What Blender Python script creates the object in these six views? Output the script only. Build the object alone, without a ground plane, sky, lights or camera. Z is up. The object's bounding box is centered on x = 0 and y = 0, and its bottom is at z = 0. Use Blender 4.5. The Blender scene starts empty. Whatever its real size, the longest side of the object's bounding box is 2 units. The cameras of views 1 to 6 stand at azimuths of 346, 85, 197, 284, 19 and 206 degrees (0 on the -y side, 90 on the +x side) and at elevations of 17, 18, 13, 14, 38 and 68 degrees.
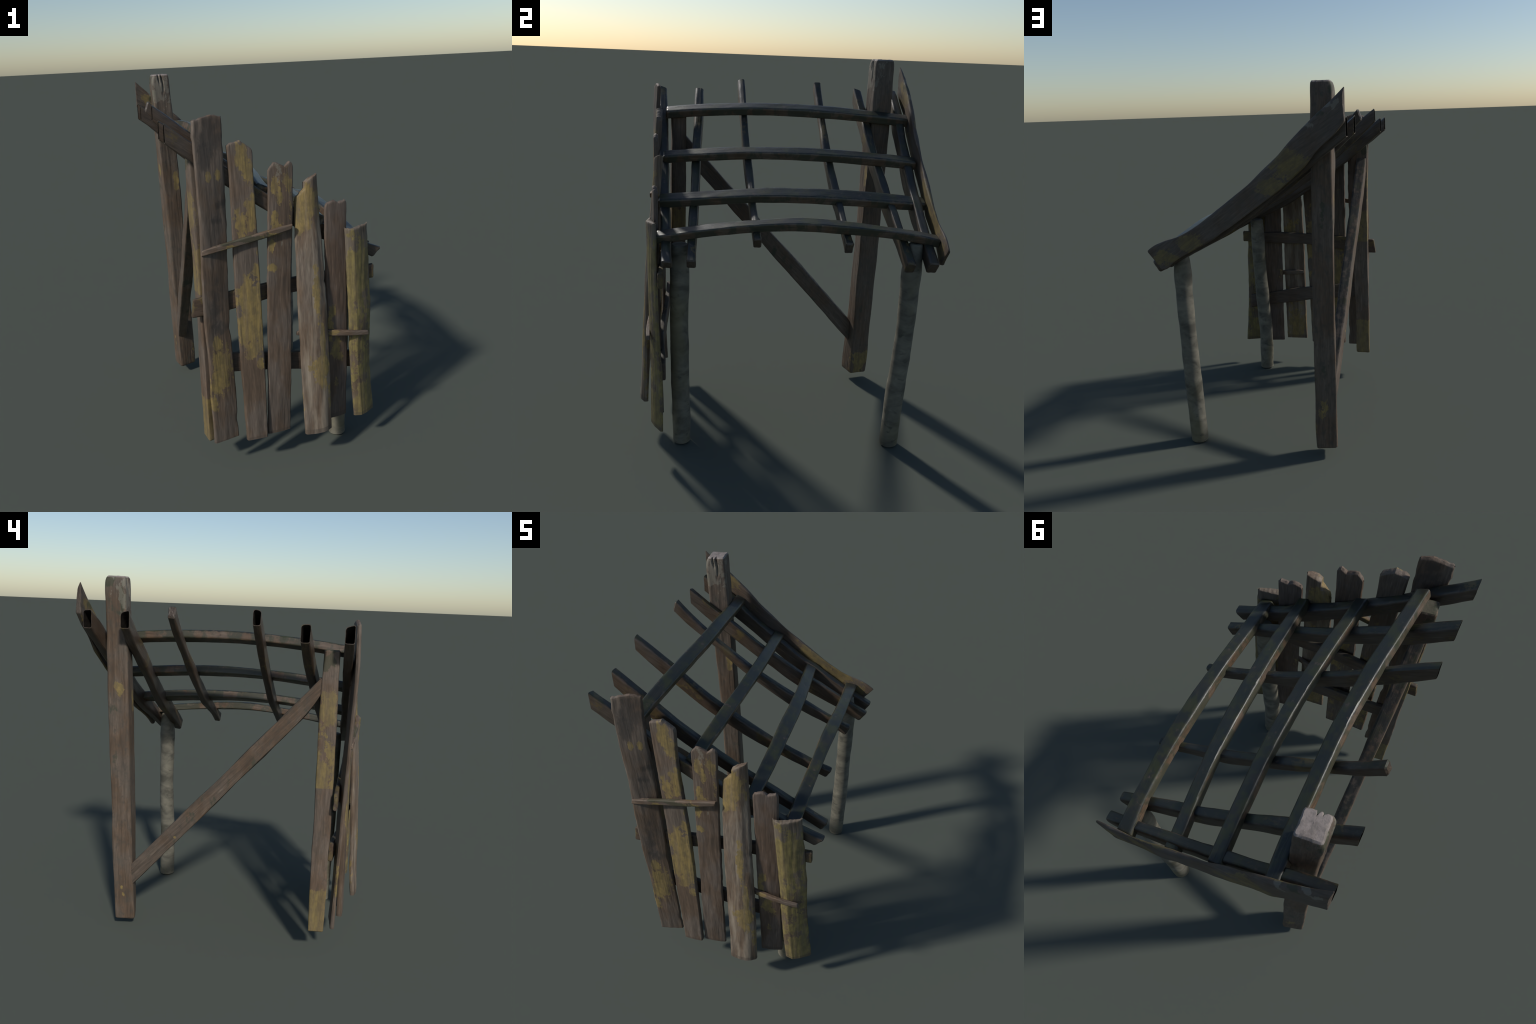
import bpy, bmesh, math, random
from mathutils import Vector, Matrix, noise

random.seed(7)

# ------------------------------------------------------------------ helpers
def V(*a):
    return Vector(a)


def catmull(keys, t):
    """keys: list of (param, value-list); Catmull-Rom through the keys."""
    n = len(keys)
    if t <= keys[0][0]:
        return list(keys[0][1])
    if t >= keys[-1][0]:
        return list(keys[-1][1])
    i = 0
    while i < n - 2 and t > keys[i + 1][0]:
        i += 1
    t0, t1 = keys[i][0], keys[i + 1][0]
    h = t1 - t0
    f = (t - t0) / h
    p0, p1 = keys[i][1], keys[i + 1][1]
    out = []
    for c in range(len(p0)):
        d = (p1[c] - p0[c]) / h
        if i > 0:
            m0 = 0.5 * (d + (p0[c] - keys[i - 1][1][c]) / (t0 - keys[i - 1][0]))
        else:
            m0 = d
        if i < n - 2:
            m1 = 0.5 * (d + (keys[i + 2][1][c] - p1[c]) / (keys[i + 2][0] - t1))
        else:
            m1 = d
        f2, f3 = f * f, f * f * f
        out.append((2 * f3 - 3 * f2 + 1) * p0[c] + (f3 - 2 * f2 + f) * h * m0
                   + (-2 * f3 + 3 * f2) * p1[c] + (f3 - f2) * h * m1)
    return out


def lerp_keys(keys, t):
    if t <= keys[0][0]:
        return keys[0][1]
    for (a, va), (b, vb) in zip(keys, keys[1:]):
        if t <= b:
            return va + (vb - va) * (t - a) / (b - a)
    return keys[-1][1]


ROOT = None


def make_object(name, verts, faces, mat, sharp=38.0):
    me = bpy.data.meshes.new(name)
    me.from_pydata([tuple(v) for v in verts], [], faces)
    bm = bmesh.new()
    bm.from_mesh(me)
    bmesh.ops.recalc_face_normals(bm, faces=bm.faces)
    bm.to_mesh(me)
    bm.free()
    for p in me.polygons:
        p.use_smooth = True
    me.set_sharp_from_angle(angle=math.radians(sharp))
    me.materials.append(mat)
    ob = bpy.data.objects.new(name, me)
    bpy.context.scene.collection.objects.link(ob)
    ob.parent = ROOT
    return ob


def rounded_ring(c, r, m=4, e=4):
    """closed ring through four corners with rounded edges (r per corner)."""
    pts = []
    if not isinstance(r, (list, tuple)):
        r = [r] * 4
    for i in range(4):
        p, a, b = c[i], c[i - 1], c[(i + 1) % 4]
        la, lb = (a - p).length, (b - p).length
        ra, rb = min(r[i], la * 0.48), min(r[i], lb * 0.48)
        q0 = p + (a - p) * (ra / la)
        q1 = p + (b - p) * (rb / lb)
        for k in range(m):
            s = k / (m - 1)
            pts.append(q0 * (1 - s) ** 2 + p * 2 * s * (1 - s) + q1 * s * s)
        nb = c[(i + 1) % 4]
        nl = (nb - p).length
        rn = min(r[(i + 1) % 4], nl * 0.48)
        q2 = nb + (p - nb) * (rn / nl)
        for k in range(1, e + 1):
            pts.append(q1.lerp(q2, k / (e + 1)))
    return pts


def loft(name, rings, mat, hollow_start=False, hollow_depth=10, bevel=0.004,
         rough=0.0025, grain=0.0012, seed=0.0, step=0.012, extra=None, sharp=38.0,
         cap_noise=0.003, hollow_wall=0.07, inflate=0.0018):
    """rings: dense list of point rings (all the same count). Noise, caps."""
    n = len(rings[0])
    cents = [sum(r, Vector()) / n for r in rings]
    s = 0.0
    out = []
    for i, r in enumerate(rings):
        if i:
            s += (cents[i] - cents[i - 1]).length
        tang = (cents[min(i + 1, len(cents) - 1)] - cents[max(i - 1, 0)]).normalized()
        row = []
        for j, p in enumerate(r):
            d = p - cents[i]
            nd = (r[(j + 1) % n] - r[j - 1]).cross(tang)
            nd = nd.normalized() if nd.length > 1e-9 else d.normalized()
            if nd.dot(d) < 0:
                nd = -nd
            q = V(d.x * 11 + seed * 3.1, d.y * 11 + seed, s * 5 + d.z * 4 + seed)
            a = noise.noise(q) * rough
            q2 = V(d.x * 90 + seed, d.y * 90 + d.z * 40, s * 7 + seed * 2)
            a += noise.noise(q2) * grain
            a += noise.noise(V(d.x * 25 + s * 14, d.y * 25, d.z * 25 + seed)) * rough * 0.35
            w = p + nd * (a + inflate)
            if extra:
                w = extra(w, s)
            row.append(w)
        out.append(row)
    verts, faces = [], []

    def add_ring(row):
        b = len(verts)
        verts.extend(row)
        return b

    def bridge(a, b):
        for j in range(n):
            faces.append((a + j, a + (j + 1) % n, b + (j + 1) % n, b + j))

    def shrink(row, amount, shift):
        c = sum(row, Vector()) / n
        res = []
        for j, p in enumerate(row):
            d = p - c
            res.append(c + d * max(0.0, 1 - amount / max(d.length, 1e-6)) + shift)
        return res

    def cap(row, direction, base):
        cc = sum(row, Vector()) / n
        prev = base
        for f in (0.75, 0.5, 0.25):
            rr = []
            for p in row:
                q = cc + (p - cc) * f
                q = q + direction * (noise.noise(q * 45 + V(seed, 0, 0)) * cap_noise)
                rr.append(q)
            b = add_ring(rr)
            bridge(prev, b)
            prev = b
        verts.append(cc + direction * noise.noise(cc * 45) * cap_noise)
        k = len(verts) - 1
        for j in range(n):
            faces.append((prev + j, prev + (j + 1) % n, k))

    d0 = (cents[0] - cents[1]).normalized()
    d1 = (cents[-1] - cents[-2]).normalized()
    # start
    if hollow_start:
        c0 = sum(out[0], Vector()) / n
        inner = [[(p - sum(r, Vector()) / n) * (1 - hollow_wall) + sum(r, Vector()) / n for p in r]
                 for r in out[:hollow_depth]]
        b = add_ring(inner[-1])
        verts.append(sum(inner[-1], Vector()) / n)
        k = len(verts) - 1
        for j in range(n):
            faces.append((b + j, b + (j + 1) % n, k))
        prev = b
        for r in inner[-2::-1]:
            b = add_ring(r)
            bridge(prev, b)
            prev = b
    else:
        first = shrink(out[0], bevel, Vector())
        prev = add_ring(first)
        cap(first, d0, prev)
        out[0] = [p - d0 * bevel for p in out[0]]
    for r in out[:-1]:
        b = add_ring(r)
        bridge(prev, b)
        prev = b
    lastrow = [p - d1 * bevel for p in out[-1]]
    b = add_ring(lastrow)
    bridge(prev, b)
    prev = b
    last = shrink(out[-1], bevel, Vector())
    b = add_ring(last)
    bridge(prev, b)
    cap(last, d1, b)
    ob = make_object(name, verts, faces, mat, sharp)
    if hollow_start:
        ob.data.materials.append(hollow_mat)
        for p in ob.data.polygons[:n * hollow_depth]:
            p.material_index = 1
    return ob


def beam(name, stations, mat, r=0.008, step=0.012, e=5, **kw):
    """stations: list of four-corner cross-sections along the piece."""
    cents = [sum(c, Vector()) / 4 for c in stations]
    t = [0.0]
    for a, b in zip(cents, cents[1:]):
        t.append(t[-1] + (b - a).length)
    keys = [(tt, [x for p in c for x in p]) for tt, c in zip(t, stations)]
    cnt = max(6, int(t[-1] / step))
    rings = []
    for i in range(cnt + 1):
        f = catmull(keys, t[-1] * i / cnt)
        c = [V(*f[k * 3:k * 3 + 3]) for k in range(4)]
        rings.append(rounded_ring(c, r, 4, e))
    return loft(name, rings, mat, **kw)


# ------------------------------------------------------------------ materials
class Nodes:
    def __init__(self, name):
        self.mat = bpy.data.materials.new(name)
        self.mat.use_nodes = True
        self.nt = self.mat.node_tree
        self.nt.nodes.clear()
        self.out = self.nt.nodes.new('ShaderNodeOutputMaterial')
        self.bsdf = self.nt.nodes.new('ShaderNodeBsdfPrincipled')
        self.nt.links.new(self.bsdf.outputs[0], self.out.inputs[0])
        self.co = self.nt.nodes.new('ShaderNodeTexCoord').outputs['Object']

    def link(self, a, b):
        self.nt.links.new(a, b)

    def put(self, sock, v):
        if hasattr(v, 'is_output'):
            self.link(v, sock)
        else:
            sock.default_value = v

    def math(self, op, a, b=0.0, c=0.0, clamp=False):
        n = self.nt.nodes.new('ShaderNodeMath')
        n.operation = op
        n.use_clamp = clamp
        self.put(n.inputs[0], a)
        self.put(n.inputs[1], b)
        self.put(n.inputs[2], c)
        return n.outputs[0]

    def mapping(self, rot, scale, loc=(0, 0, 0)):
        n = self.nt.nodes.new('ShaderNodeMapping')
        n.vector_type = 'TEXTURE'
        n.inputs['Rotation'].default_value = rot
        n.inputs['Scale'].default_value = scale
        n.inputs['Location'].default_value = loc
        self.link(self.co, n.inputs['Vector'])
        return n.outputs[0]

    def noise(self, vec, scale, detail=4, rough=0.55, dist=0.0):
        n = self.nt.nodes.new('ShaderNodeTexNoise')
        self.link(vec, n.inputs['Vector'])
        n.inputs['Scale'].default_value = scale
        n.inputs['Detail'].default_value = detail
        n.inputs['Roughness'].default_value = rough
        n.inputs['Distortion'].default_value = dist
        return n.outputs[0]

    def smooth(self, v, lo, hi):
        n = self.nt.nodes.new('ShaderNodeMapRange')
        n.interpolation_type = 'SMOOTHSTEP'
        self.put(n.inputs[0], v)
        n.inputs[1].default_value = lo
        n.inputs[2].default_value = hi
        return n.outputs[0]

    def ramp(self, v, stops):
        n = self.nt.nodes.new('ShaderNodeValToRGB')
        els = n.color_ramp.elements
        while len(els) < len(stops):
            els.new(0.5)
        for e, (p, c) in zip(els, stops):
            e.position = p
            e.color = (*c, 1)
        self.put(n.inputs[0], v)
        return n.outputs[0]

    def mix(self, f, a, b, mode='MIX'):
        n = self.nt.nodes.new('ShaderNodeMix')
        n.data_type = 'RGBA'
        n.blend_type = mode
        self.put(n.inputs[0], f)
        for s, v in ((n.inputs[6], a), (n.inputs[7], b)):
            if hasattr(v, 'is_output'):
                self.link(v, s)
            else:
                s.default_value = (*v, 1)
        return n.outputs[2]

    def ellipse(self, c, r):
        """1 at the centre, 0 at the rim and beyond"""
        m = self.mapping((0, 0, 0), r, c)
        n = self.nt.nodes.new('ShaderNodeVectorMath')
        n.operation = 'LENGTH'
        self.link(m, n.inputs[0])
        return self.math('SUBTRACT', 1.0, n.outputs['Value'], clamp=True)

    def xyz(self):
        n = self.nt.nodes.new('ShaderNodeSeparateXYZ')
        self.link(self.co, n.inputs[0])
        return n.outputs


BIG = 9.0
LICHEN_A, LICHEN_B = (0.255, 0.180, 0.058), (0.165, 0.122, 0.046)


def wood(name, rot=(0, 0, 0), tone=(1, 1, 1), lichen=(), cuts=(), speck=0.0, dark=0.4,
         grime=0.0, moss_top=0.0, pale=0.0, rough=0.72, lichen_col=(LICHEN_A, LICHEN_B),
         moss=(), pale_spots=(), end_band=None, top_pale=None, stains=(), mottle=0.0, offset=0.0, streak=0.5):
    """Weathered timber. rot turns the local z axis onto the grain direction.
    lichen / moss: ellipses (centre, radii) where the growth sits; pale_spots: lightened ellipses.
    cuts: (z0, z1) height bands overgrown with lichen, ending in a hard line."""
    N = Nodes(name)
    g = N.mapping(rot, (1, 1, 14), (offset, offset * 2, offset * 3))
    fine = N.noise(g, 190, 5, 0.6, 0.2)
    mid = N.noise(g, 60, 5, 0.6, 0.5)
    plain = N.mapping((0, 0, 0), (1, 1, 1.6), (offset, offset, offset))
    cloud = N.noise(plain, 7, 4, 0.6)
    spots = N.noise(plain, 28, 5, 0.65)
    v = N.math('ADD', N.math('MULTIPLY', fine, 0.5), N.math('MULTIPLY', mid, 0.5))
    col = N.ramp(v, [(0.30, (0.062, 0.050, 0.042)), (0.44, (0.108, 0.087, 0.072)),
                     (0.56, (0.143, 0.115, 0.096)), (0.70, (0.215, 0.182, 0.155))])
    warm = N.mix(1.0, col, (0.96, 0.82, 0.68), 'MULTIPLY')
    col = N.mix(N.smooth(cloud, 0.40, 0.62), col, warm)
    if pale:
        col = N.mix(N.math('MULTIPLY', N.smooth(N.noise(g, 24, 4, 0.6), 0.40, 0.66), pale), col, (0.33, 0.29, 0.24))
    # dark soaked streaks along the grain and cloudy stains
    st = N.smooth(N.noise(g, 34, 4, 0.6, 1.0), 0.54, 0.72)
    stain = N.smooth(cloud, 0.53, 0.70)
    col = N.mix(N.math('MULTIPLY', st, streak), col, (0.048, 0.038, 0.031))
    col = N.mix(N.math('MULTIPLY', stain, dark), col, (0.060, 0.050, 0.042))
    if tone != (1, 1, 1):
        col = N.mix(1.0, col, tone, 'MULTIPLY')
    if mottle:
        col = N.mix(N.math('MULTIPLY', N.smooth(N.noise(plain, 40, 6, 0.7), 0.50, 0.66), mottle), col, (0.050, 0.044, 0.036))
        col = N.mix(N.math('MULTIPLY', N.smooth(N.noise(plain, 16, 5, 0.65), 0.50, 0.70), mottle * 0.8), col, (0.062, 0.056, 0.044))
    if grime:
        gm = N.smooth(N.noise(plain, 11, 5, 0.65), 0.62 - 0.25 * grime, 0.72 - 0.25 * grime)
        col = N.mix(N.math('MULTIPLY', gm, 0.8), col, (0.040, 0.045, 0.030))
    if moss_top:
        geo = N.nt.nodes.new('ShaderNodeNewGeometry')
        sp = N.nt.nodes.new('ShaderNodeSeparateXYZ')
        N.link(geo.outputs['Normal'], sp.inputs[0])
        up = N.math('ADD', sp.outputs[2], N.math('MULTIPLY', N.math('SUBTRACT', spots, 0.5), 1.3))
        mk = N.math('MULTIPLY', N.smooth(up, 0.50, 0.72), moss_top)
        film = N.mix(N.smooth(N.noise(plain, 13, 4, 0.6), 0.46, 0.64), (0.016, 0.020, 0.018), (0.030, 0.035, 0.015))
        film = N.mix(N.smooth(N.noise(plain, 24, 5, 0.7), 0.60, 0.70), film, (0.065, 0.050, 0.038))
        col = N.mix(mk, col, film)
    # lichen
    field = None
    for c, r in lichen:
        e = N.ellipse(c, [q * 1.12 for q in r])
        field = e if field is None else N.math('MAXIMUM', field, e)
    if cuts:
        z = N.xyz()[2]
        for z0, z1, soft0, soft1, amt in cuts:
            b = N.math('MULTIPLY', N.smooth(z, z0, z0 + soft0),
                       N.math('SUBTRACT', 1.0, N.smooth(z, z1 - soft1, z1)))
            b = N.math('MULTIPLY', b, amt)
            field = b if field is None else N.math('MAXIMUM', field, b)
    lmap = N.mapping(rot, (1, 1, 1.4), (offset * 5, 0, 0))
    ln = N.math('ADD', N.math('MULTIPLY', N.noise(lmap, 17, 7, 0.70, 0.2), 0.7), N.math('MULTIPLY', N.noise(lmap, 70, 5, 0.7), 0.3))
    if speck:
        extra = N.math('MULTIPLY', N.smooth(N.noise(plain, 3.5, 3, 0.6), 0.45, 0.75), speck)
        field = extra if field is None else N.math('MAXIMUM', field, extra)
    lm = None
    if field is not None:
        lv = N.math('ADD', field, N.math('MULTIPLY', N.math('SUBTRACT', ln, 0.5), 3.0))
        lm = N.smooth(lv, 0.27, 0.40)
        # thin growth lets the wood show through along the grain
        thin = N.math('ADD', 0.55, N.math('MULTIPLY', N.smooth(N.noise(g, 45, 4, 0.6), 0.38, 0.56), 0.35))
        lm = N.math('MULTIPLY', N.math('MULTIPLY', lm, thin), N.smooth(field, 0.01, 0.14))
        lc = N.mix(N.smooth(N.noise(lmap, 30, 5, 0.65), 0.36, 0.62), lichen_col[1], lichen_col[0])
        lc = N.mix(N.math('MULTIPLY', N.smooth(fine, 0.56, 0.42), 0.35), lc, (0.10, 0.075, 0.04))
        col = N.mix(lm, col, lc)
    for c, r in stains:
        e = N.ellipse(c, r)
        mm = N.smooth(N.math('ADD', e, N.math('MULTIPLY', N.math('SUBTRACT', N.noise(lmap, 22, 5, 0.65), 0.5), 2.0)), 0.15, 0.75)
        mm = N.math('MULTIPLY', mm, N.smooth(e, 0.0, 0.25))
        col = N.mix(N.math('MULTIPLY', mm, 0.7), col, (0.040, 0.034, 0.029))
    for c, r in moss:
        e = N.ellipse(c, r)
        mm = N.smooth(N.math('ADD', e, N.math('MULTIPLY', N.math('SUBTRACT', spots, 0.5), 2.4)), 0.40, 0.52)
        mm = N.math('MULTIPLY', mm, N.smooth(e, 0.0, 0.2))
        col = N.mix(N.math('MULTIPLY', mm, 0.65), col, (0.032, 0.040, 0.020))
    for c, r in pale_spots:
        e = N.ellipse(c, r)
        mm = N.smooth(N.math('ADD', e, N.math('MULTIPLY', N.math('SUBTRACT', spots, 0.5), 2.6)), 0.42, 0.60)
        mm = N.math('MULTIPLY', mm, N.smooth(e, 0.0, 0.2))
        col = N.mix(N.math('MULTIPLY', mm, 0.5), col, (0.21, 0.195, 0.155))
    if end_band:
        z = N.xyz()[2]
        zz = N.math('ADD', z, N.math('MULTIPLY', N.math('SUBTRACT', mid, 0.5), 0.006))
        eb = N.math('LESS_THAN', zz, end_band)
        col = N.mix(N.math('MULTIPLY', eb, 0.45), col, (0.060, 0.046, 0.036))
    if top_pale:
        tp = N.math('GREATER_THAN', N.xyz()[2], top_pale)
        eg = N.mix(N.smooth(spots, 0.42, 0.62), (0.255, 0.218, 0.198), (0.16, 0.137, 0.122))
        col = N.mix(N.math('MULTIPLY', tp, 0.85), col, eg)
    N.put(N.bsdf.inputs['Base Color'], col)
    N.put(N.bsdf.inputs['Roughness'], N.math('ADD', rough - 0.10, N.math('MULTIPLY', mid, 0.2)))
    N.bsdf.inputs['Specular IOR Level'].default_value = 0.45
    b = N.nt.nodes.new('ShaderNodeBump')
    b.inputs['Strength'].default_value = 0.45
    b.inputs['Distance'].default_value = 0.004
    h = N.math('ADD', v, N.math('MULTIPLY', spots, 0.25))
    if lm is not None:
        h = N.math('ADD', h, N.math('MULTIPLY', lm, 0.12))
    N.link(h, b.inputs['Height'])
    N.link(b.outputs[0], N.bsdf.inputs['Normal'])
    return N.mat


def bark(name, offset):
    """Grey, peeling pole bark: pale skin with smoky cross bands and green film."""
    N = Nodes(name)
    lng = N.mapping((0, 0, 0), (1, 1, 3.0), (offset, 0, offset))
    band = N.mapping((0, 0, 0), (1.0, 1.0, 0.55), (offset, offset, 0))
    a = N.noise(band, 9, 4, 0.6, 0.6)
    f = N.noise(lng, 45, 5, 0.65)
    c = N.noise(lng, 6, 3, 0.5)
    col = N.ramp(a, [(0.32, (0.070, 0.066, 0.052)), (0.46, (0.118, 0.110, 0.086)),
                     (0.58, (0.150, 0.139, 0.108)), (0.72, (0.190, 0.174, 0.134))])
    col = N.mix(N.math('MULTIPLY', N.smooth(c, 0.48, 0.66), 0.5), col, (0.150, 0.128, 0.060))
    col = N.mix(N.math('MULTIPLY', N.smooth(f, 0.56, 0.72), 0.3), col, (0.070, 0.066, 0.050))
    dk = N.smooth(N.noise(band, 11, 3, 0.55, 0.8), 0.58, 0.72)
    col = N.mix(N.math('MULTIPLY', dk, 0.7), col, (0.042, 0.043, 0.034))
    N.put(N.bsdf.inputs['Base Color'], col)
    N.bsdf.inputs['Roughness'].default_value = 0.72
    N.bsdf.inputs['Specular IOR Level'].default_value = 0.4
    b = N.nt.nodes.new('ShaderNodeBump')
    b.inputs['Strength'].default_value = 0.12
    b.inputs['Distance'].default_value = 0.005
    N.link(N.math('ADD', a, N.math('MULTIPLY', f, 0.4)), b.inputs['Height'])
    N.link(b.outputs[0], N.bsdf.inputs['Normal'])
    return N.mat


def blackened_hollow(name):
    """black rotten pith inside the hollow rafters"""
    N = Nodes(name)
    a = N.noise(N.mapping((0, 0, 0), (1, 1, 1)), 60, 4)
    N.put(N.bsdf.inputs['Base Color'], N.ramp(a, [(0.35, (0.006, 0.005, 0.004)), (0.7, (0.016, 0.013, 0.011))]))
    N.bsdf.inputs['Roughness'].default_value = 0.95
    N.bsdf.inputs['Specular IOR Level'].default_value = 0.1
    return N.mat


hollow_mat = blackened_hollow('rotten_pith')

# ------------------------------------------------------------------ the thing
ROOT = bpy.data.objects.new('wooden_lean_to', None)
bpy.context.scene.collection.objects.link(ROOT)
ROOT["label"] = "weathered wooden lean-to frame with curved roof lattice and plank wall"
ROOT["category"] = "lean-to"

# ------------------------------------------------------------------ square posts
# four corners (-x-y, +x-y, +x+y, -x+y) at rising heights
def post(name, levels, mat, **kw):
    st = [[V(a[0], a[1], z), V(b[0], b[1], z), V(c[0], c[1], z), V(d[0], d[1], z)]
          for z, a, b, c, d in levels]
    return beam(name, st, mat, **kw)


tall_mat = wood('timber_tall_post', offset=0.3, dark=0.35, tone=(0.80, 0.75, 0.67), top_pale=1.992, grime=0.12, mottle=0.6,
                lichen=[((-0.45, 0.565, 0.25), (0.03, 0.016, 0.025)), ((-0.45, 0.555, 0.21), (0.03, 0.012, 0.03)), ((-0.45, 0.555, 1.41), (0.03, 0.03, 0.05)), ((-0.45, 0.575, 1.44), (0.03, 0.02, 0.03)),
                        ((-0.40, 0.64, 0.285), (0.055, 0.03, 0.075)), ((-0.335, 0.585, 0.13), (0.03, 0.085, 0.12)),
                        ((-0.35, 0.52, 1.36), (0.025, 0.02, 0.10))],
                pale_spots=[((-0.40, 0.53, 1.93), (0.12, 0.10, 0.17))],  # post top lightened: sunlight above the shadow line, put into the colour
                moss=[((-0.452, 0.60, 1.975), (0.05, 0.07, 0.05)), ((-0.40, 0.64, 1.32), (0.03, 0.03, 0.12)),
                      ((-0.452, 0.53, 1.90), (0.03, 0.03, 0.12))],
                streak=0.2)


def post_cracks(w, s):
    # two drying cracks run down from the top of the -y face
    if w.z > 1.80 and w.y < 0.60:
        for cx, depth, zlo, wd in ((-0.404, 0.016, 1.93, 0.0055), (-0.384, 0.020, 1.87, 0.0065)):
            k = min(1.0, (w.z - zlo) / (1.97 - zlo))
            d = abs(w.x - cx - 0.004 * math.sin(w.z * 40))
            if k > 0 and d < wd:
                w = w + V(0, depth * k * (1 - d / wd) * max(0, 1 - (w.y - 0.52) / 0.05), 0)
    return w


post('tall_corner_post', [
    (0.052, (-0.427, 0.493), (-0.329, 0.533), (-0.349, 0.634), (-0.453, 0.600)),
    (0.10, (-0.430, 0.493), (-0.326, 0.533), (-0.346, 0.636), (-0.455, 0.602)),
    (0.20, (-0.431, 0.496), (-0.325, 0.532), (-0.345, 0.636), (-0.455, 0.606)),
    (0.40, (-0.429, 0.503), (-0.324, 0.531), (-0.344, 0.636), (-0.454, 0.612)),
    (0.70, (-0.430, 0.509), (-0.325, 0.528), (-0.343, 0.638), (-0.451, 0.615)),
    (1.00, (-0.428, 0.512), (-0.327, 0.527), (-0.345, 0.639), (-0.451, 0.620)),
    (1.30, (-0.433, 0.512), (-0.327, 0.530), (-0.347, 0.638), (-0.450, 0.625)),
    (1.60, (-0.440, 0.512), (-0.332, 0.532), (-0.350, 0.640), (-0.449, 0.627)),
    (1.85, (-0.446, 0.514), (-0.338, 0.533), (-0.349, 0.639), (-0.449, 0.626)),
    (1.97, (-0.445, 0.516), (-0.342, 0.534), (-0.349, 0.636), (-0.450, 0.625)),
    (1.999, (-0.436, 0.520), (-0.344, 0.536), (-0.350, 0.630), (-0.443, 0.618))],
    tall_mat, r=[0.014, 0.007, 0.007, 0.010], bevel=0.007, rough=0.004, grain=0.0014, seed=1.3,
    extra=post_cracks, e=22)

short_mat = wood('timber_short_post', offset=1.7, dark=0.3, tone=(0.88, 0.82, 0.74), mottle=0.4,
                 cuts=[(0.14, 0.43, 0.001, 0.05, 0.85), (0.975, 1.40, 0.002, 0.38, 0.55)],
                 lichen=[((-0.44, -0.57, 1.38), (0.05, 0.06, 0.12))],
                 lichen_col=((0.205, 0.150, 0.052), (0.145, 0.108, 0.046)),
                 moss=[((-0.42, -0.55, 1.62), (0.06, 0.08, 0.09)), ((-0.38, -0.56, 1.68), (0.1, 0.1, 0.02))], streak=0.35)
post('corner_post', [
    (0.163, (-0.438, -0.627), (-0.362, -0.608), (-0.362, -0.540), (-0.454, -0.545)),
    (0.25, (-0.437, -0.628), (-0.360, -0.608), (-0.360, -0.538), (-0.451, -0.542)),
    (0.55, (-0.433, -0.626), (-0.354, -0.607), (-0.352, -0.533), (-0.446, -0.538)),
    (0.90, (-0.431, -0.625), (-0.348, -0.604), (-0.344, -0.529), (-0.439, -0.535)),
    (1.30, (-0.426, -0.617), (-0.342, -0.603), (-0.338, -0.524), (-0.437, -0.531)),
    (1.55, (-0.426, -0.614), (-0.340, -0.600), (-0.336, -0.523), (-0.437, -0.534)),
    (1.680, (-0.422, -0.611), (-0.340, -0.598), (-0.338, -0.524), (-0.435, -0.541))],
    short_mat, r=0.009, bevel=0.006, rough=0.004, seed=2.9)

# ------------------------------------------------------------------ brace
slope = math.atan2(1.05, -1.11)
brace_mat = wood('timber_brace', rot=(math.radians(43.5), 0, 0), offset=2.2, dark=0.3, tone=(0.78, 0.725, 0.645), grime=0.22, mottle=0.45, moss_top=0.75,
                 lichen=[((-0.43, 0.24, 0.60), (0.012, 0.010, 0.010))],
                 streak=0.45)


def brace_station(y, zt, zb, xm, xp, lean=0.0, dyt=0.0, dyb=0.0):
    return [V(xm - lean, y + dyb, zb), V(xp, y + dyb, zb), V(xp, y + dyt, zt), V(xm, y + dyt, zt)]


beam('brace', [brace_station(0.515, 0.393, 0.264, -0.428, -0.378),
               brace_station(0.45, 0.465, 0.334, -0.429, -0.376),
               brace_station(0.20, 0.740, 0.613, -0.430, -0.374),
               brace_station(0.0, 0.960, 0.835, -0.431, -0.373),
               brace_station(-0.25, 1.237, 1.115, -0.432, -0.372),
               brace_station(-0.45, 1.457, 1.338, -0.432, -0.370),
               brace_station(-0.535, 1.548, 1.433, -0.430, -0.368, 0, 0, 0.02),
               brace_station(-0.56, 1.565, 1.47, -0.430, -0.368, 0, 0, 0.025)],
     brace_mat, r=[0.008, 0.008, 0.012, 0.008], rough=0.004, seed=4.1)

# ------------------------------------------------------------------ poles
def pole(name, line, radius, mat, seed):
    """round pole along a hand-drawn spine, with swellings and bark ridges"""
    keys = [(p[2], [p[0], p[1], p[3] if len(p) > 3 else 1.0]) for p in line]
    z0, z1 = keys[0][0], keys[-1][0]
    cnt = int((z1 - z0) / 0.010)
    rings = []
    for i in range(cnt + 1):
        z = z0 + (z1 - z0) * i / cnt
        x, y, k = catmull(keys, z)
        ring = []
        for j in range(26):
            a = 2 * math.pi * j / 26
            u = V(math.cos(a), math.sin(a), 0)
            rr = radius * k
            rr *= 1 + 0.035 * noise.noise(u * 0.9 + V(seed, 0, z * 5))
            # peeled bark rings: shallow steps every so often
            st = noise.noise(V(seed * 2, 0, z * 9)) + 0.35 * noise.noise(u * 0.8 + V(0, seed, z * 14))
            rr += 0.0011 * max(-1, min(1, st * 4))
            ring.append(V(x, y, z) + u * rr)
        rings.append(ring)
    return loft(name, rings, mat, rough=0.0018, grain=0.0008, seed=seed, bevel=0.006)


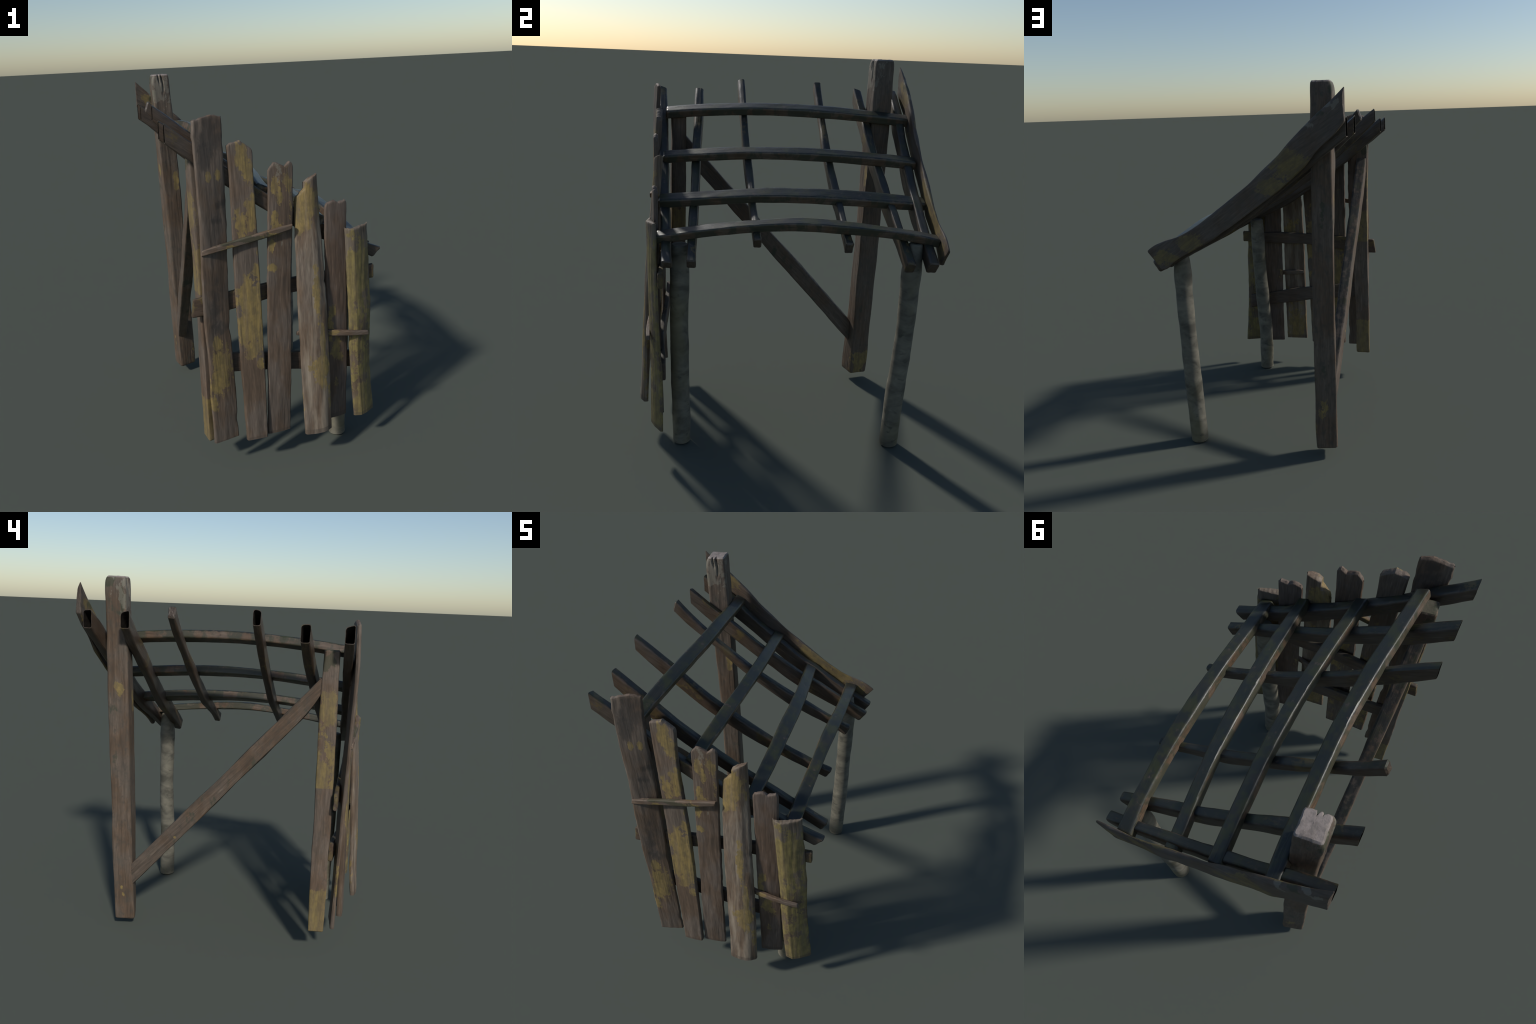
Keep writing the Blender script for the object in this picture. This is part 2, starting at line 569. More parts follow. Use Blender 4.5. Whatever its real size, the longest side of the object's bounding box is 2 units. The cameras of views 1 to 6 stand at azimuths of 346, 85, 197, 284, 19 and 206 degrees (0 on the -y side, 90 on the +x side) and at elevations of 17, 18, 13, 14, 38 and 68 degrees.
pole('round_post', [(0.312, -0.518, 0.003, 0.97), (0.311, -0.520, 0.15), (0.312, -0.523, 0.27, 1.0),
                    (0.322, -0.525, 0.42, 1.02), (0.333, -0.526, 0.6), (0.341, -0.526, 0.75), (0.346, -0.524, 0.9, 0.98),
                    (0.349, -0.523, 1.05, 0.96), (0.352, -0.522, 1.12, 0.93)], 0.0455, bark('bark_grey', 0.4), 3.7)
pole('round_post', [(0.365, 0.604, 0.003, 0.98), (0.371, 0.604, 0.15), (0.379, 0.605, 0.3), (0.383, 0.611, 0.45), (0.386, 0.617, 0.6, 0.98),
                    (0.391, 0.619, 0.75, 0.95), (0.396, 0.617, 0.9, 0.97), (0.397, 0.617, 1.05, 0.98), (0.397, 0.622, 1.155, 0.72)],
     0.0465, bark('bark_green', 2.6), 8.2)

# ------------------------------------------------------------------ rafters
# each rafter is drawn by its lower and upper edge in (x, z); it sags between its ends
RAFTERS = [
    dict(y=(-0.665, -0.572), width=0.044, tilt=0.014, belly=0.012,
         low=[(-0.537, 1.720), (-0.422, 1.628), (-0.272, 1.513), (-0.111, 1.399), (0.011, 1.310), (0.168, 1.212), (0.358, 1.118), (0.495, 1.045)],
         up=[(-0.535, 1.808), (-0.39, 1.692), (-0.224, 1.555), (-0.112, 1.474), (0.036, 1.370), (0.154, 1.300), (0.422, 1.148), (0.541, 1.091)]),
    dict(y=(-0.456, -0.462), width=0.043, tilt=0.004,
         low=[(-0.537, 1.714), (-0.36, 1.568), (-0.24, 1.481), (-0.098, 1.390), (0.025, 1.318), (0.176, 1.235), (0.389, 1.116), (0.500, 1.046)],
         up=[(-0.535, 1.801), (-0.363, 1.660), (-0.254, 1.577), (-0.13, 1.486), (-0.026, 1.412), (0.151, 1.309), (0.259, 1.250), (0.469, 1.132), (0.530, 1.095)]),
    dict(y=(-0.213, -0.154), width=0.034, tilt=-0.006,
         low=[(-0.537, 1.785), (-0.36, 1.622), (-0.258, 1.535), (-0.139, 1.448), (0.034, 1.335), (0.173, 1.262), (0.347, 1.178), (0.446, 1.134)],
         up=[(-0.533, 1.854), (-0.347, 1.704), (-0.254, 1.618), (-0.098, 1.498), (0.004, 1.426), (0.163, 1.329), (0.362, 1.227), (0.475, 1.181)]),
    dict(y=(0.230, 0.282), width=0.037, tilt=-0.002, closed=True,
         low=[(-0.533, 1.805), (-0.48, 1.752), (-0.383, 1.672), (-0.245, 1.560), (-0.090, 1.430), (0.001, 1.368), (0.12, 1.287), (0.235, 1.232), (0.373, 1.163), (0.457, 1.114)],
         up=[(-0.512, 1.862), (-0.464, 1.805), (-0.344, 1.690), (-0.253, 1.610), (-0.094, 1.492), (0.02, 1.418), (0.141, 1.345), (0.225, 1.301), (0.368, 1.223), (0.482, 1.169)]),
    dict(y=(0.476, 0.577), width=0.044, tilt=0.016, belly=0.010,
         low=[(-0.537, 1.739), (-0.418, 1.637), (-0.261, 1.525), (-0.109, 1.403), (-0.008, 1.328), (0.123, 1.238), (0.219, 1.187), (0.362, 1.108), (0.485, 1.032)],
         up=[(-0.534, 1.831), (-0.436, 1.747), (-0.272, 1.619), (-0.113, 1.496), (-0.02, 1.431), (0.105, 1.346), (0.192, 1.298), (0.352, 1.200), (0.528, 1.092)]),
    dict(y=(0.687, 0.681), width=0.044, tilt=0.004, belly=0.016,
         low=[(-0.537, 1.733), (-0.40, 1.632), (-0.261, 1.530), (-0.109, 1.412), (-0.008, 1.338), (0.123, 1.247), (0.219, 1.192), (0.362, 1.108), (0.492, 1.034)],
         up=[(-0.534, 1.826), (-0.383, 1.728), (-0.284, 1.636), (-0.131, 1.512), (-0.037, 1.446), (0.099, 1.346), (0.178, 1.304), (0.342, 1.197), (0.530, 1.092)])]
roof_rot = (0, math.radians(123), 0)
for i, R in enumerate(RAFTERS):
    low = [(x, [z - R.get('belly', 0.007) * math.sin(math.pi * min(1, max(0, (x + 0.54) / 1.03)))]) for x, z in R['low']]
    up = [(x, [z]) for x, z in R['up']]
    st = []
    n = 13
    for k in range(n):
        f = k / (n - 1)
        xl = low[0][0] + (low[-1][0] - low[0][0]) * f
        xu = up[0][0] + (up[-1][0] - up[0][0]) * f
        zl, zu = catmull(low, xl)[0], catmull(up, xu)[0]
        y = R['y'][0] + (R['y'][1] - R['y'][0]) * f
        y += 0.004 * noise.noise(V(f * 3, i * 5.3, 0))
        hw = R['width'] / 2 * (1 + 0.12 * noise.noise(V(f * 5, 0, i * 3.1)))
        tl = R['tilt'] * (1 - 0.5 * f)
        st.append([V(xu, y - hw, zu), V(xu, y + hw, zu - tl), V(xl, y + hw, zl), V(xl, y - hw, zl)])
    mat = wood('timber_rafter_%d' % i, rot=roof_rot, offset=0.9 * i + 0.2, dark=0.5, tone=(0.50, 0.475, 0.44),
               speck=0.42, moss_top=0.85, rough=0.45, streak=0.5,
               lichen_col=((0.105, 0.075, 0.026), (0.065, 0.050, 0.022)))
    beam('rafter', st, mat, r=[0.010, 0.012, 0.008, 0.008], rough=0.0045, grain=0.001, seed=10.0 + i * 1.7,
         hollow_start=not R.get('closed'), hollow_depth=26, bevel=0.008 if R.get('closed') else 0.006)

# ------------------------------------------------------------------ purlins
# (y, x and z of the upper top edge, x and z of the lower top edge)
PURLINS = [
    [(-0.632, -0.361, 1.706, -0.309, 1.680), (-0.50, -0.352, 1.721, -0.298, 1.695), (-0.35, -0.342, 1.733, -0.284, 1.707),
     (-0.15, -0.327, 1.743, -0.269, 1.717), (0.05, -0.318, 1.745, -0.262, 1.717), (0.25, -0.321, 1.740, -0.266, 1.711),
     (0.45, -0.330, 1.727, -0.277, 1.699), (0.60, -0.340, 1.714, -0.286, 1.688), (0.735, -0.352, 1.702, -0.298, 1.676)],
    [(-0.632, -0.115, 1.497, -0.060, 1.470), (-0.50, -0.106, 1.510, -0.051, 1.485), (-0.35, -0.096, 1.523, -0.038, 1.499),
     (-0.15, -0.085, 1.534, -0.026, 1.511), (0.05, -0.077, 1.537, -0.020, 1.512), (0.25, -0.077, 1.533, -0.022, 1.507),
     (0.45, -0.087, 1.520, -0.033, 1.496), (0.60, -0.098, 1.509, -0.043, 1.485), (0.73, -0.110, 1.497, -0.052, 1.473)],
    [(-0.632, 0.168, 1.324, 0.217, 1.297), (-0.50, 0.169, 1.335, 0.225, 1.309), (-0.35, 0.169, 1.348, 0.233, 1.323),
     (-0.15, 0.166, 1.363, 0.234, 1.337), (0.05, 0.163, 1.367, 0.232, 1.338), (0.25, 0.158, 1.364, 0.219, 1.329),
     (0.45, 0.143, 1.351, 0.200, 1.315), (0.60, 0.126, 1.336, 0.182, 1.304), (0.73, 0.110, 1.319, 0.168, 1.297)],
    [(-0.632, 0.362, 1.190, 0.423, 1.174), (-0.50, 0.363, 1.210, 0.425, 1.195), (-0.35, 0.369, 1.231, 0.428, 1.218),
     (-0.15, 0.374, 1.254, 0.433, 1.241), (0.05, 0.375, 1.266, 0.440, 1.252), (0.25, 0.379, 1.257, 0.443, 1.243),
     (0.45, 0.379, 1.235, 0.438, 1.225), (0.60, 0.373, 1.213, 0.433, 1.205), (0.735, 0.358, 1.185, 0.426, 1.177)]]
for i, pts in enumerate(PURLINS):
    st = []
    for y, xa, za, xb, zb in pts:
        d = V(-0.016, 0, -0.040)
        a, b = V(xa, y, za), V(xb, y, zb)
        st.append([a, b, b + d, a + d])
    m = wood('timber_purlin_%d' % i, rot=(math.radians(90), 0, 0), offset=5 + i * 1.1, dark=0.5, tone=(0.86, 0.79, 0.69), mottle=0.25,
             grime=0.78, speck=0.08, moss_top=0.9, rough=0.38, streak=0.4,
             lichen_col=((0.12, 0.095, 0.035), (0.075, 0.062, 0.026)))
    beam('purlin', st, m, r=[0.010, 0.009, 0.007, 0.007], rough=0.0030, grain=0.0007, seed=30 + i * 2.3, bevel=0.006)

# ------------------------------------------------------------------ fascia board
# upper edge and lower edge drawn as pairs in (x, z)
FASCIA = [((-0.533, 1.964), (-0.536, 1.806)), ((-0.470, 1.903), (-0.490, 1.748)), ((-0.395, 1.832), (-0.426, 1.690)),
          ((-0.285, 1.726), (-0.345, 1.603)), ((-0.172, 1.615), (-0.250, 1.512)), ((-0.042, 1.509), (-0.097, 1.398)),
          ((0.108, 1.389), (0.030, 1.302)), ((0.235, 1.305), (0.165, 1.218)), ((0.352, 1.243), (0.285, 1.150)),
          ((0.440, 1.214), (0.375, 1.097)), ((0.490, 1.192), (0.425, 1.062)), ((0.534, 1.160), (0.452, 1.060))]
st = []
# the board twists: the upper arris stands inward at the high end and swings out below
Y_IN = [(0, 0.721), (1, 0.728), (2, 0.735), (5, 0.739), (8, 0.738), (10, 0.735), (11, 0.735)]
Y_OUT = [(0, 0.744), (1, 0.750), (2, 0.753), (5, 0.755), (9, 0.754), (10, 0.750), (11, 0.745)]
for i, ((xt, zt), (xb, zb)) in enumerate(FASCIA):
    yi, yo = lerp_keys(Y_IN, i), lerp_keys(Y_OUT, i)
    lift = lerp_keys([(0, 0.0), (4, 0.002), (6, 0.008), (9, 0.008), (11, 0.002)], i)
    drop = lerp_keys([(0, 0.035), (1, 0.022), (2, 0.006), (11, 0.003)], i)
    st.append([V(xt, yi, zt), V(xt + drop * 0.2, yo, zt - drop), V(xb, max(yo, 0.750) + 0.001, zb + lift), V(xb, yi + 0.003, zb + lift)])
fascia_mat = wood('timber_fascia', rot=(0, math.radians(125), 0), offset=7.7, dark=0.5, tone=(0.66, 0.645, 0.61), mottle=0.35,
                  lichen=[((0.43, 0.745, 1.135), (0.10, 0.05, 0.06)), ((0.28, 0.755, 1.215), (0.10, 0.04, 0.06)),
                          ((-0.27, 0.76, 1.60), (0.12, 0.03, 0.10)), ((-0.18, 0.76, 1.50), (0.1, 0.03, 0.06)),
                          ((0.12, 0.730, 1.335), (0.20, 0.025, 0.12)), ((0.30, 0.730, 1.22), (0.20, 0.025, 0.12)),
                          ((-0.42, 0.722, 1.80), (0.12, 0.025, 0.12))],
                  moss=[((-0.42, 0.74, 1.845), (0.10, 0.04, 0.035))],
                  pale_spots=[((-0.45, 0.745, 1.885), (0.10, 0.03, 0.05)), ((-0.37, 0.75, 1.79), (0.06, 0.03, 0.035))],
                  lichen_col=((0.175, 0.130, 0.045), (0.115, 0.088, 0.036)), rough=0.65)
beam('fascia_board', st, fascia_mat, r=[0.006, 0.012, 0.005, 0.005], rough=0.007, grain=0.001, seed=51.0, bevel=0.003)

# ------------------------------------------------------------------ wall planks
def plank(left, right, top, thick, mat, bulge=0.003, z_bottom=(0.176, 0.176), seed=0.0, bulge_at=0.5,
          relief=0.0022, wave=0.0, nick=None, shift=(0.0, 0.0)):
    """left/right: front edges as (x, y, z) from the bottom up; top: (u, z) of the broken end"""
    kl = [(p[2], [p[0], p[1] + shift[0] * min(1, max(0, (p[2] - 0.18) * 3))]) for p in left]
    kr = [(p[2], [p[0], p[1] + shift[1] * min(1, max(0, (p[2] - 0.18) * 3))]) for p in right]
    cols, rows = 30, 96
    us = [0.5 - 0.5 * math.cos(math.pi * (k / cols) ** 1.0) * (0.35) - 0.5 * (1 - 2 * k / cols) * 0.65 for k in range(cols + 1)]
    us = sorted(set([round(max(0, min(1, u)), 4) for u in us] + [u for u, z in top]))
    cols = len(us) - 1
    verts, faces = [], []

    def pos(u, f, back):
        zt = lerp_keys(top, u)
        zb = z_bottom[0] + (z_bottom[1] - z_bottom[0]) * u
        zt += 0.003 * noise.noise(V(u * 9, seed, 0)) - (0.004 if back else 0.0)
        z = zb + (zt - zb) * f
        l, r = catmull(kl, z), catmull(kr, z)
        e = 0.0016
        lx = l[0] + e * noise.noise(V(seed, z * 26, 1.0)) + 0.0022 * noise.noise(V(seed, z * 8, 2.0))
        rx = r[0] + e * noise.noise(V(seed, z * 26, 5.0)) + 0.0022 * noise.noise(V(seed, z * 8, 6.0))
        if nick:
            for side, zn, hn, dn in nick:
                k = max(0, 1 - abs(z - zn) / hn)
                if side < 0:
                    lx += dn * k
                else:
                    rx -= dn * k
        p = V(lx + (rx - lx) * u, l[1] + (r[1] - l[1]) * u, z)
        across = V(rx - lx, r[1] - l[1], 0).normalized()
        nrm = V(across.y, -across.x, 0)          # towards the viewer of the wall
        w = (rx - lx)
        # rounded arrises
        ed = min(u, 1 - u) * w
        rr = 0.007
        rim = rr - math.sqrt(max(0, rr * rr - max(0, rr - ed) ** 2)) if ed < rr else 0
        if u < bulge_at:
            bl = math.sin(u / bulge_at * math.pi / 2) if bulge_at > 0.3 else u / bulge_at
        else:
            bl = math.sin((1 - u) / (1 - bulge_at) * math.pi / 2)
        q = V(u * w * 55 + seed * 3, seed, z * 5)
        q += V(noise.noise(V(z * 6, seed, u * 2)) * 1.3, 0, 0)
        rel = noise.noise(q) * relief + noise.noise(V(u * w * 170, seed * 2, z * 9)) * relief * 0.4
        rel += noise.noise(V(u * 2, seed, z * 3.2)) * wave
        # round the broken top over
        td = (1 - f) * (zt - zb)
        tr = 0.006
        trim = tr - math.sqrt(max(0, tr * tr - max(0, tr - td) ** 2)) if td < tr else 0
        if back:
            return p - nrm * (thick - rim - trim * 0.6 + rel * 0.7 - 0.0)
        return p + nrm * (bulge * (bl - 0.3) - rim - trim + rel)

    fs = []
    for k in range(rows + 1):
        fs.append(k / rows)
    fs = fs[:-1] + [0.9965, 0.9985, 1.0]
    rows = len(fs) - 1
    idx = {}
    for back in (0, 1):
        for a, u in enumerate(us):
            for b, f in enumerate(fs):
                idx[back, a, b] = len(verts)
                verts.append(pos(u, f, back))
        for a in range(cols):
            for b in range(rows):
                q = (idx[back, a, b], idx[back, a + 1, b], idx[back, a + 1, b + 1], idx[back, a, b + 1])
                faces.append(q if not back else q[::-1])
    # edge walls with a mid row so that the sides carry relief too
    loop = [(a, 0) for a in range(cols)] + [(cols, b) for b in range(rows)] + \
           [(a, rows) for a in range(cols, 0, -1)] + [(0, b) for b in range(rows, 0, -1)]
    midrow = []
    for a, b in loop:
        m = (verts[idx[0, a, b]] + verts[idx[1, a, b]]) / 2
        side = -1 if a == 0 else (1 if a == cols else 0)
        m = m + V(side * (0.0015 + 0.002 * noise.noise(V(seed, m.z * 14, side))), 0, 0)
        if b == rows:
            m.z += 0.003 + 0.004 * noise.noise(V(m.x * 60, seed, 3))
        midrow.append(len(verts))
        verts.append(m)
    L = len(loop)
    for k in range(L):
        a0, b0 = loop[k]
        a1, b1 = loop[(k + 1) % L]
        faces.append((idx[0, a0, b0], midrow[k], midrow[(k + 1) % L], idx[0, a1, b1]))
        faces.append((midrow[k], idx[1, a0, b0], idx[1, a1, b1], midrow[(k + 1) % L]))
    return make_object('wall_plank', verts, faces, mat, 42)


YL = 0.05
PT = (0.87, 0.835, 0.775)
plank([(-0.415, -0.683, 0.18), (-0.418, -0.683, 0.41), (-0.417, -0.687, 0.65), (-0.424, -0.692, 0.88), (-0.420, -0.698, 1.11),
       (-0.413, -0.702, 1.34), (-0.417, -0.707, 1.58), (-0.416, -0.698, 1.81)],
      [(-0.284, -0.656, 0.18), (-0.285, -0.664, 0.41), (-0.290, -0.667, 0.65), (-0.294, -0.667, 0.80), (-0.292, -0.668, 0.93), (-0.289, -0.673, 1.11),
       (-0.281, -0.680, 1.34), (-0.281, -0.690, 1.58), (-0.276, -0.678, 1.81)],
      [(0, 1.808), (0.35, 1.821), (0.63, 1.829), (0.85, 1.823), (1, 1.816)], 0.021,
      wood('timber_plank_a', offset=11.1, tone=PT, dark=0.3, streak=0.6, end_band=0.19,
           stains=[((-0.33, -0.7, 1.74), (0.10, 0.08, 0.12)), ((-0.37, -0.7, 1.66), (0.05, 0.06, 0.10)), ((-0.30, -0.7, 1.425), (0.07, 0.06, 0.035)),
                   ((-0.335, -0.7, 1.35), (0.045, 0.06, 0.04)), ((-0.36, -0.7, 0.92), (0.05, 0.06, 0.20)), ((-0.34, -0.7, 0.82), (0.07, 0.06, 0.06))],
           lichen=[((-0.357, -0.7, 1.56), (0.018, 0.03, 0.032)), ((-0.316, -0.7, 1.563), (0.016, 0.03, 0.032)),
                   ((-0.345, -0.7, 0.630), (0.07, 0.07, 0.10)), ((-0.370, -0.7, 0.530), (0.075, 0.07, 0.11)),
                   ((-0.362, -0.7, 0.735), (0.035, YL, 0.06)), ((-0.318, -0.7, 0.68), (0.035, YL, 0.07)),
                   ((-0.403, -0.7, 0.41), (0.03, YL, 0.08)), ((-0.30, -0.7, 0.55), (0.03, YL, 0.08))]),
      seed=1.0, relief=0.0013, wave=0.0035, shift=(-0.006, 0.004), bulge=0.003, z_bottom=(0.180, 0.187),
      nick=[(1, 0.285, 0.05, 0.006), (1, 0.80, 0.05, 0.005), (-1, 1.74, 0.02, -0.004), (1, 1.70, 0.03, 0.003)])
plank([(-0.250, -0.705, 0.18), (-0.254, -0.702, 0.39), (-0.258, -0.699, 0.61), (-0.260, -0.692, 0.82), (-0.262, -0.685, 1.03),
       (-0.260, -0.684, 1.24), (-0.258, -0.686, 1.46), (-0.260, -0.682, 1.70)],
      [(-0.140, -0.703, 0.18), (-0.137, -0.700, 0.39), (-0.136, -0.697, 0.61), (-0.136, -0.690, 0.82), (-0.137, -0.687, 1.03),
       (-0.139, -0.688, 1.24), (-0.144, -0.687, 1.46), (-0.138, -0.668, 1.70)],
      [(0, 1.688), (0.12, 1.697), (0.5, 1.705), (0.65, 1.694), (0.85, 1.673), (0.93, 1.668), (1, 1.650)], 0.031,
      wood('timber_plank_b', offset=12.7, tone=PT, dark=0.25, streak=0.3, end_band=0.192,
           lichen=[((-0.200, -0.7, 1.65), (0.04, YL, 0.09)), ((-0.165, -0.7, 1.57), (0.04, YL, 0.09)),
                   ((-0.160, -0.7, 1.385), (0.045, YL, 0.09)), ((-0.223, -0.7, 1.32), (0.05, YL, 0.09)),
                   ((-0.173, -0.7, 1.32), (0.035, YL, 0.06)), ((-0.150, -0.7, 1.05), (0.04, YL, 0.10)),
                   ((-0.185, -0.7, 0.94), (0.10, 0.08, 0.15)), ((-0.205, -0.7, 0.80), (0.09, 0.08, 0.15)),
                   ((-0.165, -0.7, 0.83), (0.08, 0.08, 0.20)), ((-0.185, -0.7, 0.69), (0.07, 0.08, 0.08)),
                   ((-0.145, -0.7, 1.18), (0.012, YL, 0.03)), ((-0.16, -0.7, 0.60), (0.03, YL, 0.04)),
                   ((-0.20, -0.662, 0.50), (0.10, 0.013, 0.55))]),
      seed=2.0, relief=0.0012, bulge=0.002, shift=(0.003, 0.003))
plank([(-0.133, -0.682, 0.18), (-0.125, -0.683, 0.38), (-0.116, -0.681, 0.58), (-0.108, -0.677, 0.78), (-0.100, -0.676, 0.97),
       (-0.091, -0.675, 1.17), (-0.080, -0.674, 1.37), (-0.071, -0.672, 1.58)],
      [(-0.006, -0.670, 0.18), (0.002, -0.670, 0.38), (0.009, -0.672, 0.58), (0.018, -0.668, 0.78), (0.024, -0.662, 0.97),
       (0.033, -0.662, 1.17), (0.045, -0.664, 1.37), (0.053, -0.660, 1.58)],
      [(0, 1.556), (0.06, 1.571), (0.2, 1.592), (0.32, 1.592), (0.5, 1.580), (0.64, 1.573), (0.76, 1.583), (0.86, 1.592), (0.94, 1.585), (1, 1.562)], 0.021,
      wood('timber_plank_c', offset=14.2, tone=(0.85, 0.815, 0.765), dark=0.45, streak=0.4, end_band=0.192,
           lichen=[((-0.045, -0.7, 1.49), (0.03, YL, 0.06)), ((0.02, -0.7, 1.50), (0.03, YL, 0.12)),
                   ((-0.02, -0.7, 1.42), (0.03, YL, 0.08)), ((0.03, -0.7, 1.38), (0.025, YL, 0.10)), ((-0.056, -0.7, 1.32), (0.035, YL, 0.08)),
                   ((-0.02, -0.7, 1.29), (0.04, YL, 0.05)), ((-0.079, -0.7, 1.085), (0.035, YL, 0.03)), ((-0.07, -0.7, 1.20), (0.03, YL, 0.05)), ((-0.04, -0.646, 0.70), (0.10, 0.013, 0.70))],
           pale_spots=[((-0.03, -0.7, 1.54), (0.04, YL, 0.09)), ((-0.02, -0.7, 1.20), (0.012, YL, 0.03))]),
      seed=3.0, relief=0.0014, bulge=0.004, shift=(-0.003, -0.007))
plank([(0.056, -0.752, 0.18), (0.053, -0.730, 0.36), (0.051, -0.719, 0.54), (0.050, -0.707, 0.72), (0.048, -0.695, 0.91),
       (0.052, -0.684, 1.09), (0.056, -0.664, 1.27), (0.063, -0.645, 1.45)],
      [(0.205, -0.732, 0.18), (0.205, -0.720, 0.36), (0.205, -0.710, 0.54), (0.202, -0.698, 0.72), (0.199, -0.688, 0.91),
       (0.195, -0.670, 1.09), (0.189, -0.649, 1.27), (0.182, -0.630, 1.50)],
      [(0, 1.392), (0.06, 1.417), (0.25, 1.436), (0.412, 1.455), (0.416, 1.484), (0.5, 1.492), (0.75, 1.506), (1, 1.517)], 0.028,
      wood('timber_plank_d', offset=15.9, tone=(0.94, 0.90, 0.82), dark=0.25, streak=0.45, pale=0.55, end_band=0.198,
           lichen=[((0.115, -0.66, 1.38), (0.10, 0.08, 0.12)), ((0.09, -0.67, 1.30), (0.07, 0.06, 0.08)),
                   ((0.14, -0.72, 0.95), (0.026, YL, 0.20)), ((0.150, -0.74, 0.540), (0.085, 0.08, 0.09)),
                   ((0.16, -0.74, 0.455), (0.03, YL, 0.06)), ((0.10, -0.74, 0.54), (0.04, YL, 0.03)),
                   ((0.165, -0.73, 0.66), (0.02, YL, 0.14)),
                   ((0.13, -0.713, 0.32), (0.11, 0.022, 0.26)), ((0.12, -0.655, 0.95), (0.08, 0.02, 0.20))]),
      seed=4.0, relief=0.0016, bulge=0.020, shift=(-0.005, -0.009), bulge_at=0.6, z_bottom=(0.172, 0.173),
      nick=[(1, 0.985, 0.02, 0.006)])
plank([(0.211, -0.652, 0.18), (0.213, -0.655, 0.35), (0.214, -0.660, 0.52), (0.214, -0.663, 0.69), (0.213, -0.662, 0.85),
       (0.211, -0.656, 1.02), (0.210, -0.655, 1.19), (0.211, -0.659, 1.37)],
      [(0.328, -0.630, 0.18), (0.329, -0.632, 0.35), (0.332, -0.635, 0.52), (0.331, -0.637, 0.69), (0.331, -0.639, 0.85),
       (0.330, -0.640, 1.02), (0.329, -0.642, 1.19), (0.332, -0.641, 1.37)],
      [(0, 1.352), (0.08, 1.370), (0.3, 1.380), (0.42, 1.380), (0.58, 1.367), (0.75, 1.372), (0.9, 1.377), (1, 1.362)], 0.021,
      wood('timber_plank_e', offset=17.3, tone=(0.82, 0.765, 0.725), dark=0.35, streak=0.5, end_band=0.205,
           lichen=[((0.245, -0.68, 0.80), (0.03, YL, 0.05)), ((0.26, -0.68, 0.615), (0.045, YL, 0.10)),
                   ((0.296, -0.67, 0.54), (0.025, YL, 0.04)), ((0.266, -0.68, 0.387), (0.03, YL, 0.05)), ((0.23, -0.68, 0.72), (0.03, YL, 0.12))]),
      seed=5.0, relief=0.0014, bulge=0.004, z_bottom=(0.180, 0.178), shift=(-0.004, -0.003))
plank([(0.364, -0.669, 0.18), (0.353, -0.668, 0.33), (0.344, -0.665, 0.48), (0.338, -0.663, 0.63), (0.334, -0.666, 0.79),
       (0.326, -0.668, 0.94), (0.319, -0.672, 1.09), (0.311, -0.675, 1.24)],
      [(0.497, -0.617, 0.18), (0.485, -0.616, 0.33), (0.474, -0.617, 0.48), (0.470, -0.626, 0.63), (0.470, -0.632, 0.79),
       (0.462, -0.634, 0.94), (0.453, -0.637, 1.09), (0.444, -0.640, 1.24)],
      [(0, 1.240), (0.08, 1.235), (0.25, 1.232), (0.5, 1.236), (0.8, 1.240), (1, 1.245)], 0.019,
      wood('timber_plank_f', offset=19.4, tone=(0.90, 0.88, 0.78), dark=0.4, streak=0.4, pale=0.2, end_band=0.194,
           cuts=[(0.10, 1.23, 0.02, 0.10, 0.40)],
           lichen=[((0.335, -0.68, 0.95), (0.045, 0.08, 0.32)), ((0.40, -0.66, 1.0), (0.10, 0.06, 0.22)),
                   ((0.43, -0.65, 0.28), (0.10, 0.08, 0.16))],
           lichen_col=((0.235, 0.185, 0.060), (0.150, 0.120, 0.045))),
      seed=6.0, relief=0.0016, bulge=0.020, bulge_at=0.24, shift=(-0.002, -0.002), z_bottom=(0.176, 0.173))

# ------------------------------------------------------------------ rails behind the planks
rail_mat = wood('timber_rail', rot=(0, math.radians(90), 0), offset=22.0, dark=0.4, tone=(0.60, 0.55, 0.50), speck=0.6,
                lichen_col=((0.13, 0.095, 0.032), (0.08, 0.06, 0.025)), moss_top=0.5, streak=0.4)


def rail(stations, seed):
    st = []
    for x, zt, zb, yf, th, tilt in stations:
        th *= 0.72
        st.append([V(x + tilt * 0.2, yf, zt), V(x + tilt * 0.2, yf + th, zt - tilt * 0.3), V(x - tilt, yf + th, zb), V(x - tilt, yf, zb)])
    return beam('wall_rail', st, rail_mat, r=0.006, rough=0.004, seed=seed, bevel=0.004)


